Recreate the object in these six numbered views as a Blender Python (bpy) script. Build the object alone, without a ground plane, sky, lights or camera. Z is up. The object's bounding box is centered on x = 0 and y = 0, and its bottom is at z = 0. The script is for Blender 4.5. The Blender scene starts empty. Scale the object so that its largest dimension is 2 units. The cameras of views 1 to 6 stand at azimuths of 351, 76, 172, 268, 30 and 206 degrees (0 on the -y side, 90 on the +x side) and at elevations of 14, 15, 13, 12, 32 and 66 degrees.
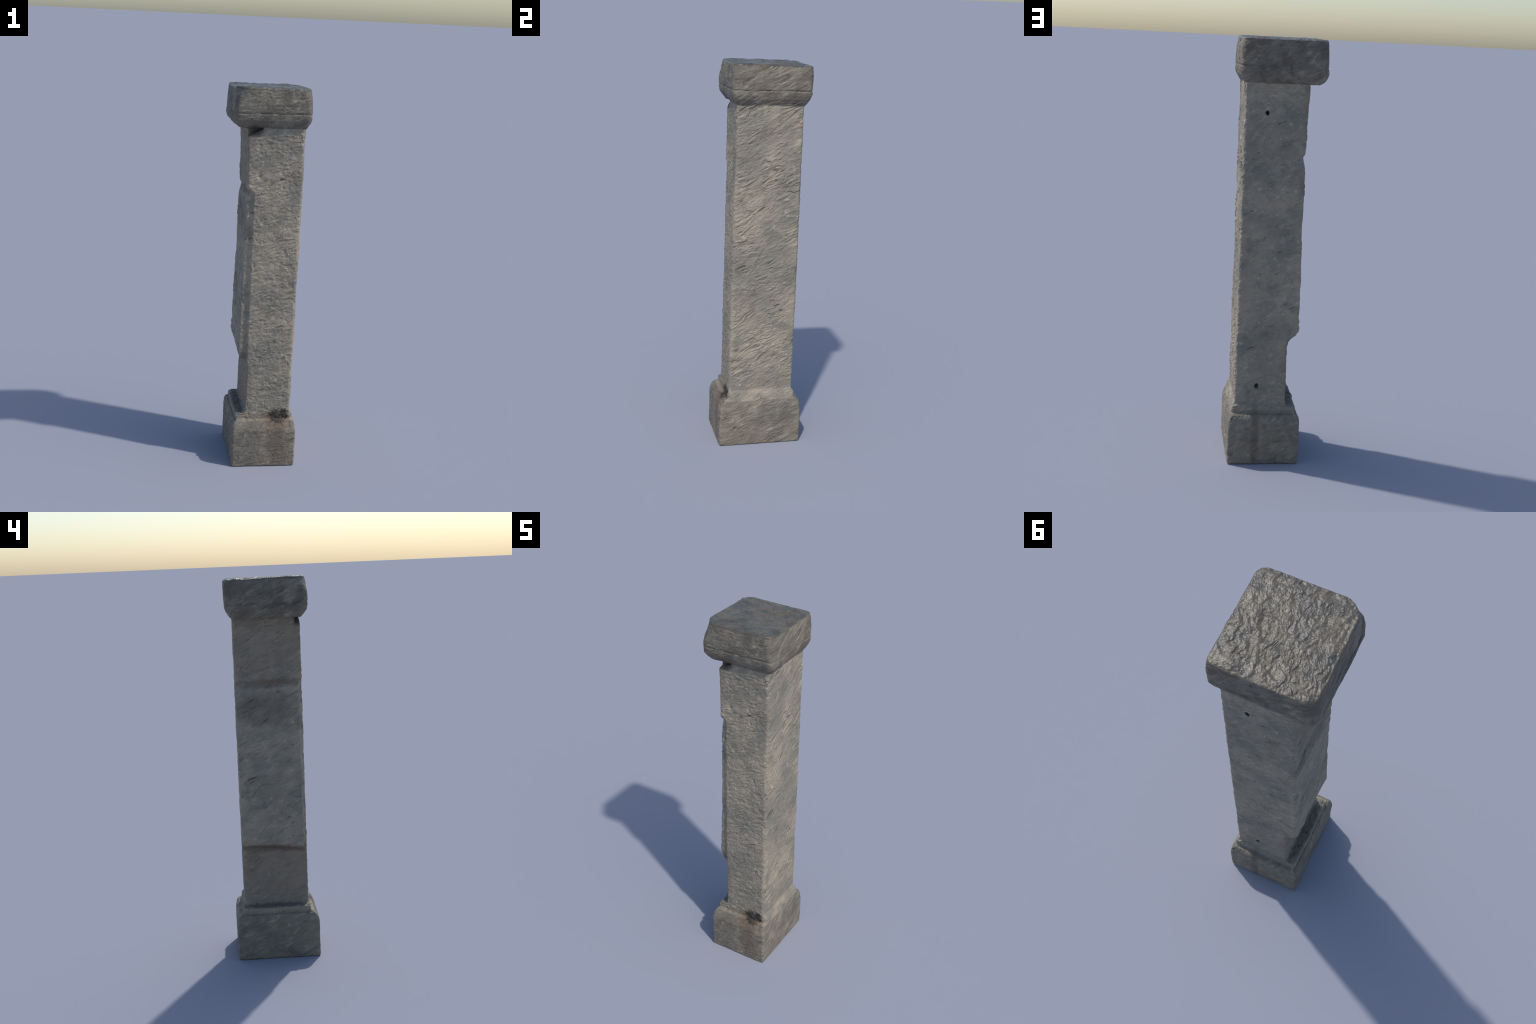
"""Weathered square stone pillar: plinth, base moulding, rebated shaft, moulded capital.

The body is one loft.  Each of the four sides has its own profile (offset from the
axis against height); the rings are rounded rectangles through the four offsets,
then the rebate, the chips, the grooves and the stone relief are worked in, and the
surface is finally cut into its parts along the mouldings."""
import bpy
import numpy as np

rng = np.random.default_rng(7)

# ------------------------------------------------------------------ noise
PERM = np.concatenate([rng.permutation(256)] * 3).astype(np.int32)
GRAD = rng.normal(size=(256, 3))
GRAD = (GRAD / np.linalg.norm(GRAD, axis=1)[:, None]).astype(np.float32)


def gnoise(x, y, z):
    """Gradient noise, about -1..1."""
    x, y, z = np.broadcast_arrays(np.float32(x), np.float32(y), np.float32(z))
    xi, yi, zi = np.floor(x), np.floor(y), np.floor(z)
    fx, fy, fz = x - xi, y - yi, z - zi
    xi, yi, zi = [(a.astype(np.int32)) & 255 for a in (xi, yi, zi)]
    fade = lambda t: t * t * t * (t * (t * 6 - 15) + 10)
    u, v, w = fade(fx), fade(fy), fade(fz)
    out = np.zeros_like(fx)
    for dx in (0, 1):
        for dy in (0, 1):
            for dz in (0, 1):
                h = PERM[PERM[PERM[xi + dx] + yi + dy] + zi + dz]
                g = GRAD[h]
                d = g[..., 0] * (fx - dx) + g[..., 1] * (fy - dy) + g[..., 2] * (fz - dz)
                out += d * (u if dx else 1 - u) * (v if dy else 1 - v) * (w if dz else 1 - w)
    return out * 1.6


def fbm(x, y, z, octaves=3, gain=0.5):
    s, a, f = 0, 1.0, 1.0
    for i in range(octaves):
        s = s + a * gnoise(x * f + 17.3 * i, y * f + 5.1 * i, z * f - 9.7 * i)
        a *= gain
        f *= 2.03
    return s


def step(a, b, t):
    t = np.clip((t - a) / (b - a), 0, 1)
    return t * t * (3 - 2 * t)


def bump(centre, half, soft, t):
    """1 inside centre +- half, fading over soft."""
    return 1 - step(half, half + soft, np.abs(t - centre))


# ------------------------------------------------------------------ side profiles (height, offset)
X_MAX = [(0, .191), (.004, .193), (.06, .1945), (.18, .1945), (.205, .193), (.225, .190), (.243, .186),
         (.258, .181), (.282, .174), (.300, .165), (.312, .1645), (.60, .1655), (1.2, .1675), (1.78, .169),
         (1.794, .169), (1.800, .171), (1.812, .180), (1.828, .190), (1.845, .1945), (1.862, .195),
         (1.875, .196), (1.90, .196), (1.95, .192), (1.975, .188), (1.9865, .186), (1.990, .182)]
X_MIN = [(0, -.142), (.004, -.144), (.06, -.1455), (.20, -.1455), (.225, -.142), (.236, -.138), (.241, -.133),
         (.243, -.127), (.248, -.1245), (.256, -.1275), (.270, -.1275), (.276, -.124), (.2785, -.112),
         (.281, -.086), (.288, -.078), (.32, -.076),
         (.48, -.0755), (.52, -.072), (.57, -.074), (.595, -.077), (.608, -.084), (.618, -.098),
         (.630, -.112), (.645, -.121), (.665, -.1235), (.74, -.1235), (.97, -.119), (1.15, -.1155),
         (1.40, -.1135), (1.44, -.1105), (1.455, -.106), (1.473, -.106), (1.485, -.113), (1.64, -.115),
         (1.735, -.119), (1.790, -.117), (1.7965, -.116), (1.7985, -.162), (1.805, -.175), (1.820, -.193),
         (1.845, -.199), (1.862, -.197), (1.90, -.194), (1.95, -.192), (1.98, -.190), (1.9865, -.189),
         (1.990, -.185)]
Y_MIN = [(0, -.215), (.004, -.217), (.06, -.217), (.20, -.217), (.212, -.214), (.232, -.204), (.246, -.193),
         (.249, -.178), (.254, -.173), (.272, -.172), (.284, -.169), (.292, -.167), (.45, -.1660),
         (.9, -.1665), (1.4, -.166), (1.788, -.163), (1.796, -.164), (1.801, -.166), (1.812, -.175),
         (1.836, -.192), (1.862, -.197), (1.88, -.1975), (1.925, -.1965), (1.965, -.192), (1.9865, -.190),
         (1.990, -.186)]
Y_MAX = [(0, .2145), (.004, .2165), (.06, .2175), (.19, .2175), (.205, .2165), (.225, .2125), (.241, .203),
         (.2455, .190), (.250, .1815), (.256, .183), (.280, .1815), (.286, .176), (.292, .172), (.45, .172),
         (1.0, .1725), (1.79, .172), (1.797, .174), (1.803, .183), (1.827, .200), (1.85, .208),
         (1.865, .2095), (1.90, .211), (1.95, .212), (1.9865, .2105), (1.990, .2065)]
# corner radii (height, radius): ++  -+  --  +-
R_PP = [(0, .008), (.24, .010), (.26, .012), (.30, .009), (1.79, .010), (1.82, .02), (1.99, .020)]
R_MP = [(0, .008), (.24, .010), (.30, .010), (1.79, .012), (1.82, .044), (1.90, .048), (1.99, .050)]
R_MM = [(0, .010), (.24, .012), (.30, .008), (1.79, .008), (1.82, .026), (1.905, .028), (1.99, .072)]
R_PM = [(0, .009), (.24, .014), (.30, .016), (1.79, .017), (1.82, .024), (1.90, .028), (1.99, .038)]


def prof(table, z):
    t = np.array(table)
    return np.interp(z, t[:, 0], t[:, 1])


# ------------------------------------------------------------------ ring heights, evenly spaced along the profile
SPACING = 0.0026
zf = np.linspace(0, 1.990, 40001)
offs = [prof(t, zf) for t in (X_MAX, X_MIN, Y_MIN, Y_MAX)]
ds = np.max([np.hypot(np.diff(zf), np.diff(o)) for o in offs], axis=0)
s = np.concatenate([[0], np.cumsum(ds)])
n_side_rings = int(s[-1] / SPACING)
ZR = np.interp(np.linspace(0, s[-1], n_side_rings), s, zf)

# columns: start at the (-x,+y) corner, run counterclockwise seen from above
NX, NY = 136, 150
lx = (np.arange(NX) + .5) / NX * 2 - 1
ly = (np.arange(NY) + .5) / NY * 2 - 1
# square parameter (a,b) in [-1,1]^2
sq = np.concatenate([np.stack([-np.ones(NY), -ly], 1),       # -x side, y falling
                     np.stack([lx, -np.ones(NX)], 1),        # -y side, x rising
                     np.stack([np.ones(NY), ly], 1),         # +x side, y rising
                     np.stack([-lx, np.ones(NX)], 1)])       # +y side, x falling
NC = len(sq)
seg = np.array([.34 / NY] * NY + [.29 / NX] * NX + [.34 / NY] * NY + [.29 / NX] * NX)
U = np.cumsum(seg) - seg / 2
L = seg.sum()


def rings(zr):
    z = zr[:, None]
    x1, x0, y0, y1 = [prof(t, z) for t in (X_MAX, X_MIN, Y_MIN, Y_MAX)]
    a, b = sq[None, :, 0], sq[None, :, 1]
    x = (x0 + x1) / 2 + a * (x1 - x0) / 2
    y = (y0 + y1) / 2 + b * (y1 - y0) / 2
    for sx, sy, tab in ((1, 1, R_PP), (-1, 1, R_MP), (-1, -1, R_MM), (1, -1, R_PM)):
        r = prof(tab, z)
        cx = (x1 if sx > 0 else x0) - sx * r
        cy = (y1 if sy > 0 else y0) - sy * r
        dx, dy = x - cx, y - cy
        inside = (dx * sx > 0) & (dy * sy > 0)
        d = np.hypot(dx, dy) + 1e-9
        x = np.where(inside, cx + dx / d * r, x)
        y = np.where(inside, cy + dy / d * r, y)
    return x, y, np.broadcast_to(z, x.shape).copy()


X, Y, Z = rings(ZR)

# the shaft stands turned by about a degree; the capital is slightly trapezoid
w_shaft = step(.285, .30, Z) * (1 - step(1.785, 1.80, Z))
Y = Y - w_shaft * .017 * (X - .03)
w_cap = step(1.79, 1.83, Z)
Y = Y + w_cap * np.where(Y > 0, -.021 * X, .012 * X) * np.clip(np.abs(Y) / .15, 0, 1)

# rebate with a splayed side along the -x -y arris, between the two breaks
wob = .004 * gnoise(Z * 9, 3.3, .5)
w_z = step(.590, .612, Z) * (1 - step(1.465, 1.486, Z + .3 * wob))
w_x = 1 - np.clip((X - (-.096)) / .020, 0, 1)
Y = np.where(Y < 0, Y * (1 - .090 * w_z * w_x), Y)
# spall under the capital on the same arris
line = Z - (1.752 + (X + .115) * .55)
chip = step(0, .006, line) * (1 - step(1.7955, 1.799, Z)) * (1 - step(-.052, -.045, X))
Y = np.where(Y < 0, Y * (1 - .16 * chip), Y)
# broken top corner of the capital over the same arris
brk = step(1.905, 1.985, Z) * step(.315, .36, -(X + Y))
X, Y = X + .008 * brk, Y + .007 * brk
# the lower lip of the rebated slab droops towards -y
Z = Z - .034 * bump(.615, .05, .09, Z) * np.clip((.17 - Y) / .31, 0, 1) * step(.02, -.06, X)

# ------------------------------------------------------------------ top surface: shrinking rings
TT = np.linspace(1, .02, 74)[1:] ** 1.0
cx, cy = X[-1].mean(), Y[-1].mean()
XT = cx + (X[-1] - cx)[None] * TT[:, None]
YT = cy + (Y[-1] - cy)[None] * TT[:, None]
ZT = 1.990 + .0032 * step(1, .85, TT)[:, None] * np.ones_like(XT)
X, Y, Z = np.vstack([X, XT]), np.vstack([Y, YT]), np.vstack([Z, ZT])
NR = len(X)
is_top = np.zeros((NR, 1))
is_top[n_side_rings:] = 1
w_top = np.clip(is_top + step(1.983, 1.990, Z), 0, 1)
Z = Z + w_top * (.002 - .018 * Y - .003 * X)


def grid_normals(X, Y, Z):
    P = np.stack([X, Y, Z], -1)
    du = np.roll(P, -1, 1) - np.roll(P, 1, 1)
    dv = np.empty_like(P)
    dv[1:-1] = P[2:] - P[:-2]
    dv[0] = P[1] - P[0]
    dv[-1] = P[-1] - P[-2]
    n = np.cross(du, dv)
    return n / (np.linalg.norm(n, axis=-1, keepdims=True) + 1e-12)


N = grid_normals(X, Y, Z)
for _ in range(4):
    M = N + np.roll(N, 1, 1) + np.roll(N, -1, 1)
    M[1:-1] += N[2:] + N[:-2]
    N = M / (np.linalg.norm(M, axis=-1, keepdims=True) + 1e-12)

# ------------------------------------------------------------------ stone relief


def strata(u, v, off, ang, fa, fb):
    """Flaky bedding: ledges drawn out along a direction that rises to the right."""
    c, si = np.cos(ang), np.sin(ang)
    wu = u + .010 * gnoise(u * 14, v * 14, off + 4.2)
    wv = v + .010 * gnoise(u * 14 + 9, v * 14, off + 7.7)
    a, b = wu * c + wv * si, -wu * si + wv * c
    n = fbm(a * fa, b * fb, off, 3, .42)
    t = n * 1.35
    saw = t - np.floor(t)
    saw = np.minimum(saw, (1 - saw) * 7.0)          # slow rise, sharp drop
    return n, saw


def around(f):
    """Evaluate f(u) round the pillar and cross-fade at the seam."""
    u = np.broadcast_to(U[None], X.shape)
    w = step(L - .03, L, u)
    base = f(u)
    k = np.where(w[0] > 0)[0]
    if len(k):
        base[:, k] = base[:, k] * (1 - w[:, k]) + f(u[:, k] - L, k) * w[:, k]
    return base


# 1 on the two x sides, 0 on the two y sides, softly changed at the arrises
KX = np.repeat([1., 0., 1., 0.], [NY, NX, NY, NX])
for _ in range(12):
    KX = (KX + np.roll(KX, 1) + np.roll(KX, -1)) / 3
KX = KX[None]


def side_relief(u, cols=slice(None)):
    v = Z[:, cols]
    x, y = X[:, cols], Y[:, cols]
    n1, s1 = strata(u, v, 1.5, .45, 8, 25)
    n2, s2 = strata(u, v, 6.5, .34, 17, 50)
    mask = step(-.15, .45, gnoise(u * 8, v * 8, 3.1))
    mask2 = step(-.1, .45, gnoise(u * 11 + 3, v * 11, 8.1))
    rid = 1 - np.abs(fbm(u * 24 + .6 * n1, v * 36 - u * 11, 2.7, 2, .6)) * 1.6      # crumpled ridges
    lump = fbm(x * 5.5, y * 5.5, v * 5.5, 2)
    kx = KX[:, cols]
    d = (.0018 * n1 + .0064 * s1 * (.10 + .90 * mask) * (.55 + .45 * kx) + .0024 * s2 * (.05 + .95 * mask2)
         + rid * (.0010 + .0021 * (1 - kx)) * (.3 + .7 * (1 - mask)) + .0016 * lump)
    return d * (1 - .35 * step(1.80, 1.83, v) - .35 * (1 - step(.23, .28, v)))


D_side = around(side_relief)
D_side -= np.median(D_side)
# pits: small deep losses
pit = gnoise(X * 60, Y * 60, Z * 60)
D_side -= .0025 * step(.62, .85, pit)
# arrises more worn and nicked than the faces
corner = np.clip(np.abs(N[..., 0] * N[..., 1]) * 2, 0, 1)
D_side *= 1 - .40 * corner
D_side += .0010 - .0036 * corner * step(.0, .9, fbm(X * 22, Y * 22, Z * 32, 2)) * (1 - w_top)

rt = fbm(X * 30 + .5 * gnoise(X * 20, Y * 20, 5.5), Y * 19, .7, 4, .62)
tn = rt * 1.1 + .3
ts = tn - np.floor(tn)
ts = np.minimum(ts, (1 - ts) * 3)
D_top = .0036 * rt + .0032 * (ts - .4) * step(-.2, .4, gnoise(X * 14, Y * 14, 3.9)) + .002 * gnoise(X * 7, Y * 7, 8.8)
D_top -= np.median(D_top[n_side_rings:])
D = D_side * (1 - w_top) + D_top * w_top * (.35 + .65 * is_top)

# groove between slab and roll of the capital, broken along its length
gz = 1.869 + .0025 * fbm(X * 18, Y * 18, 4.4, 2)
gd = np.clip(.0040 + .0045 * fbm(X * 22, Y * 22, 9.1, 2), 0, .007)
gw = .0035 + .0018 * gnoise(X * 30, Y * 30, 1.1)
D -= gd * np.exp(-((Z - gz) / gw) ** 2) * (1 - w_top)
# crack across the -x face where the upper break runs
fx = step(.5, .8, -N[..., 0])
D -= .003 * fx * np.exp(-((Z - 1.471 - .006 * gnoise(Y * 9, 2.2, 7)) / .006) ** 2)
# arched lip over the recess of the -x face
# flake scar on the +x side of the capital
scar = step(.6, .8, N[..., 0]) * step(0, .010, (Y + .150)) * step(0, .02, 1.935 - Z + (Y + .12) * .3) \
    * step(0, .004, Z - (1.889 + np.clip(Y + .125, 0, 1) * 1.05 + .003 * gnoise(Y * 40, Z * 40, 1)))
D -= .006 * scar
# flake scars elsewhere: (side axis, sign, along, height, long radius, short radius, depth)
for ax, sg, along, h, ra, rb, dep in ((1, -1, -.055, 1.555, .012, .020, .006), (0, 1, -.135, .093, .010, .009, .007),
                                      (0, 1, -.115, 1.085, .030, .013, .004), (0, 1, -.12, .515, .034, .014, .004),
                                      (1, -1, .135, .985, .022, .020, .004), (1, 1, .05, .70, .020, .01, .003)):
    q = Y if ax == 0 else X
    e = ((q - along) / ra) ** 2 + ((Z - h) / rb) ** 2
    D -= dep * step(.6, .85, sg * N[..., ax]) * np.exp(-e ** 1.5) 
# rough bed of the ledge behind the base moulding
ledge = bump(.283, .006, .006, Z) * step(.5, .8, N[..., 2]) * (X < -.07)
D += .004 * ledge * fbm(X * 50, Y * 38, 3.3, 2)
# dowel holes in the +y face
HOLES = ((.069, 1.665, .0075, .016), (.064, .377, .0085, .012))
for hx, hz, hr, hd in HOLES:
    e = np.hypot(X - hx, (Z - hz) * .85) + .003 * gnoise(X * 110, Z * 110, hz)
    D -= hd * (1 - step(hr * .55, hr * 1.15, e)) * (N[..., 1] > .7)

X, Y, Z = [c + D * N[..., i] for i, c in enumerate((X, Y, Z))]
Z[0] = 0
Z = np.maximum(Z, 0)
over = Z > 1.996                                   # settle the highest lumps to exactly 2 m
Z[over] = 1.996 + (Z[over] - 1.996) * (.004 / max(Z.max() - 1.996, .004))

N = grid_normals(X, Y, Z)

# ------------------------------------------------------------------ materials


class Nodes:
    def __init__(self, name):
        self.mat = bpy.data.materials.new(name)
        self.mat.use_nodes = True
        self.t = self.mat.node_tree
        self.t.nodes.clear()
        co = self.t.nodes.new("ShaderNodeTexCoord")
        self.obj = co.outputs["Object"]
        self.nrm = self.t.nodes.new("ShaderNodeNewGeometry").outputs["True Normal"]

    def put(self, sock, v):
        if isinstance(v, bpy.types.NodeSocket):
            self.t.links.new(v, sock)
        else:
            sock.default_value = v

    def math(self, op, a, b=0.0, c=0.0, clamp=False):
        n = self.t.nodes.new("ShaderNodeMath")
        n.operation, n.use_clamp = op, clamp
        for i, v in enumerate((a, b, c)):
            self.put(n.inputs[i], v)
        return n.outputs[0]

    def xyz(self, v):
        n = self.t.nodes.new("ShaderNodeSeparateXYZ")
        self.put(n.inputs[0], v)
        return n.outputs

    def vec(self, x, y, z):
        n = self.t.nodes.new("ShaderNodeCombineXYZ")
        for i, v in enumerate((x, y, z)):
            self.put(n.inputs[i], v)
        return n.outputs[0]

    def noise(self, v, scale, detail=4, rough=.55, dist=0.0):
        n = self.t.nodes.new("ShaderNodeTexNoise")
        self.put(n.inputs["Vector"], v)
        for k, q in (("Scale", scale), ("Detail", detail), ("Roughness", rough), ("Distortion", dist)):
            n.inputs[k].default_value = q
        return n.outputs["Fac"]

    def ramp(self, f, lo, hi, a=0.0, b=1.0):
        n = self.t.nodes.new("ShaderNodeMapRange")
        n.interpolation_type = 'SMOOTHSTEP'
        for i, v in enumerate((f, lo, hi, a, b)):
            self.put(n.inputs[i], v)
        return n.outputs[0]

    def mix(self, f, a, b):
        n = self.t.nodes.new("ShaderNodeMix")
        n.data_type = 'RGBA'
        self.put(n.inputs[0], f)
        for i, v in ((6, a), (7, b)):
            self.put(n.inputs[i], v if isinstance(v, bpy.types.NodeSocket) else (*v, 1))
        return n.outputs[2]

    def ball(self, centre, radii, edge, soft=.5, amp=2.2):
        """Noise-edged ellipsoid mask round a spot."""
        p = self.xyz(self.obj)
        s = None
        for i in range(3):
            d = self.math('DIVIDE', self.math('SUBTRACT', p[i], centre[i]), radii[i])
            d = self.math('MULTIPLY', d, d)
            s = d if s is None else self.math('ADD', s, d)
        s = self.math('ADD', s, self.math('MULTIPLY', self.math('SUBTRACT', edge, .5), amp))
        return self.ramp(s, 1 + soft, 1 - soft)


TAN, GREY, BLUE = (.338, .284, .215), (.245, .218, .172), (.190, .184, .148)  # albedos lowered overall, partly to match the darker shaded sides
BROWN, DARK, PALE = (.19, .145, .105), (.085, .075, .058), (.50, .43, .325)
SOOT, RUST = (.022, .018, .014), (.13, .075, .045)


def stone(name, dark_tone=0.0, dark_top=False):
    m = Nodes(name)
    px, py, pz = m.xyz(m.obj)
    nx, ny, nz = m.xyz(m.nrm)
    # coordinates on each face: to the right, up
    facex = m.math('GREATER_THAN', m.math('ABSOLUTE', nx), m.math('ABSOLUTE', ny))
    ux = m.math('MULTIPLY', py, m.math('SIGN', nx))
    uy = m.math('MULTIPLY', px, m.math('MULTIPLY', m.math('SIGN', ny), -1.0))
    mu = m.math('ADD', m.math('MULTIPLY', ux, facex), m.math('MULTIPLY', uy, m.math('SUBTRACT', 1.0, facex)))
    ca, sa = np.cos(.45), np.sin(.45)
    along = m.math('ADD', m.math('MULTIPLY', mu, ca), m.math('MULTIPLY', pz, sa))
    across = m.math('ADD', m.math('MULTIPLY', mu, -sa), m.math('MULTIPLY', pz, ca))
    grain = m.vec(m.math('MULTIPLY', along, m.math('SUBTRACT', .62, m.math('MULTIPLY', facex, .29))), across, m.math('MULTIPLY', facex, 3.7))
    big = m.noise(m.obj, 4.5, 3, .5)
    mid = m.noise(m.obj, 11, 5, .6, .4)
    streak = m.noise(grain, 42, 6, .65, .6)
    streak2 = m.noise(grain, 95, 4, .6, .3)
    fine = m.noise(m.obj, 190, 4, .7)
    spots = m.noise(m.obj, 33, 2, .5)
    edge = m.noise(m.obj, 26, 5, .7)

    c = m.mix(m.ramp(big, .38, .62), GREY, TAN)
    c = m.mix(m.ramp(mid, .48, .66, 0, .65), c, BLUE)
    c = m.mix(m.ramp(streak, .52, .72, 0, .55), c, PALE)
    c = m.mix(m.ramp(streak, .44, .28, 0, .55), c, DARK)
    c = m.mix(m.ramp(streak2, .40, .26, 0, .50), c, DARK)
    c = m.mix(m.ramp(m.noise(m.obj, 7.5, 4, .6), .55, .72, 0, .45), c, BROWN)
    c = m.mix(m.ramp(spots, .67, .73, 0, .5), c, PALE)

    # flake edges: short dark dashes along the bedding
    dash = m.noise(m.vec(m.math('MULTIPLY', along, .17), across, m.math('MULTIPLY', facex, 5.3)), 62, 1.5, .5, .15)
    t = m.math('MULTIPLY', m.noise(grain, 24, 3, .5, .2), 6.0)
    fr = m.math('FRACT', t)
    saw = m.math('MINIMUM', fr, m.math('MULTIPLY', m.math('SUBTRACT', 1.0, fr), 6.0))
    broken = m.ramp(m.noise(m.obj, 17, 3, .6), .44, .62)
    flake = m.math('MULTIPLY', m.ramp(dash, .36, .27), broken)
    c = m.mix(m.math('MULTIPLY', flake, .8), c, (.06, .053, .043))
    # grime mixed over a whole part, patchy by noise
    g = m.ramp(m.math('ADD', m.math('MULTIPLY', mid, .6), m.math('MULTIPLY', streak, .4)), .62, .40, .35, 1.0)
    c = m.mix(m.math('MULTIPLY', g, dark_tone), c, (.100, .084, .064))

    # stains that sit in places
    # soot and rust where something burned on the front moulding
    ragged = m.math('ADD', m.math('MULTIPLY', edge, .6), m.math('MULTIPLY', m.noise(m.obj, 85, 4, .7), .4))
    soot = m.ball((.105, -.180, .275), (.047, .05, .038), ragged, .7, 6.0)
    c = m.mix(m.math('MULTIPLY', m.ball((.09, -.19, .245), (.080, .05, .058), ragged, .8, 5.0), .6), c, RUST)
    c = m.mix(m.math('MULTIPLY', m.ball((.095, -.216, .09), (.052, .03, .13), edge, .8, 4.0), .75), c, (.15, .11, .082))
    c = m.mix(m.math('MULTIPLY', soot, m.ramp(ragged, .7, .45, .5, .97)), c, SOOT)
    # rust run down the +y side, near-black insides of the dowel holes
    c = m.mix(m.math('MULTIPLY', m.ball((.068, .200, .14), (.020, .05, .17), edge, .9), .6), c, (.10, .072, .055))
    for hx, hz, hr, hd in HOLES:
        c = m.mix(m.ball((hx, .166, hz), (hr * 1.35, .02, hr * 1.6), ragged, .9, 4.0), c, SOOT)
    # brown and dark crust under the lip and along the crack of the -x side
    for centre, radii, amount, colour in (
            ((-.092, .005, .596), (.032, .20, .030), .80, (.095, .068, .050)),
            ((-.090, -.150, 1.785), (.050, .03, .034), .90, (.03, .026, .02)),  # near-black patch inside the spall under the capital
            ((-.100, .0, .281), (.028, .20, .012), .60, DARK),
            ((-.075, .0, .46), (.035, .24, .15), .55, BROWN),
            ((-.112, .0, 1.47), (.02, .20, .024), .60, (.11, .085, .065)),
            ((-.115, .0, 1.66), (.03, .24, .17), .50, BROWN),
            ((-.113, .02, 1.33), (.03, .15, .09), .55, DARK)):
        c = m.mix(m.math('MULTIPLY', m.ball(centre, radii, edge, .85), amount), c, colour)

    rough = m.ramp(streak, .3, .7, .80, .60)
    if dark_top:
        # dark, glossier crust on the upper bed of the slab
        tm = m.ramp(m.math('ADD', pz, m.math('MULTIPLY', m.math('SUBTRACT', edge, .5), .016)), 1.980, 1.988)
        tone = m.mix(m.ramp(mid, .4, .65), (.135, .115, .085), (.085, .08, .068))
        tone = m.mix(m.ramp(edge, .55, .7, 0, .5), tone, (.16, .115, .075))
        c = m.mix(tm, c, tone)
        rough = m.math('ADD', m.math('MULTIPLY', rough, m.math('SUBTRACT', 1.0, tm)), m.math('MULTIPLY', tm, .27))
    h = m.math('ADD', m.math('ADD', m.math('MULTIPLY', streak, .5), m.math('SUBTRACT', m.math('MULTIPLY', m.math('MULTIPLY', saw, broken), .22), m.math('MULTIPLY', flake, .25))),
               m.math('ADD', m.math('MULTIPLY', streak2, .35), m.math('MULTIPLY', fine, .10)))
    bmp = m.t.nodes.new("ShaderNodeBump")
    bmp.inputs["Strength"].default_value = 1.0
    bmp.inputs["Distance"].default_value = .008
    m.put(bmp.inputs["Height"], h)
    b = m.t.nodes.new("ShaderNodeBsdfPrincipled")
    m.put(b.inputs["Base Color"], c)
    m.put(b.inputs["Roughness"], rough)
    b.inputs["Specular IOR Level"].default_value = .5
    m.put(b.inputs["Normal"], bmp.outputs[0])
    o = m.t.nodes.new("ShaderNodeOutputMaterial")
    m.put(o.inputs[0], b.outputs[0])
    return m.mat


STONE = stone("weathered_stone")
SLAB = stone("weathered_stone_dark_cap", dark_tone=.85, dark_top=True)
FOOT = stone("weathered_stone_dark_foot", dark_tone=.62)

# ------------------------------------------------------------------ cut into parts
root = bpy.data.objects.new("stone_pillar", None)
root["label"] = "weathered grey square stone pillar with moulded base and capital"
root["category"] = "stone pillar"
bpy.context.scene.collection.objects.link(root)


def ring_at(z):
    return int(np.searchsorted(ZR, z))


def add_part(name, r0, r1, mat, bottom=False, top=False):
    P = np.stack([X[r0:r1 + 1], Y[r0:r1 + 1], Z[r0:r1 + 1]], -1).reshape(-1, 3)
    Q = N[r0:r1 + 1].reshape(-1, 3)
    n = r1 - r0
    i, j = np.meshgrid(np.arange(n), np.arange(NC), indexing='ij')
    k = (j + 1) % NC
    quads = np.stack([i * NC + j, i * NC + k, (i + 1) * NC + k, (i + 1) * NC + j], -1).reshape(-1, 4)
    faces = quads.tolist()
    if bottom:
        faces.append(list(range(NC))[::-1])
    if top:
        faces.append([n * NC + q for q in range(NC)])
    me = bpy.data.meshes.new(name)
    me.from_pydata(P.tolist(), [], faces)
    me.polygons.foreach_set("use_smooth", np.ones(len(me.polygons), bool))
    if bottom:
        me.polygons[len(quads)].use_smooth = False
    me.materials.append(mat)
    me.normals_split_custom_set_from_vertices(Q.tolist())
    ob = bpy.data.objects.new(name, me)
    ob.parent = root
    bpy.context.scene.collection.objects.link(ob)
    return ob


cuts = [ring_at(z) for z in (.246, .293, 1.796, 1.869)]
add_part("plinth", 0, cuts[0], FOOT, bottom=True)
add_part("base_moulding", cuts[0], cuts[1], STONE)
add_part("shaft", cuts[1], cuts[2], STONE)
add_part("capital_moulding", cuts[2], cuts[3], SLAB)
add_part("capital_slab", cuts[3], NR - 1, SLAB, top=True)
print("rings", NR, "cols", NC, "quads", NR * NC)
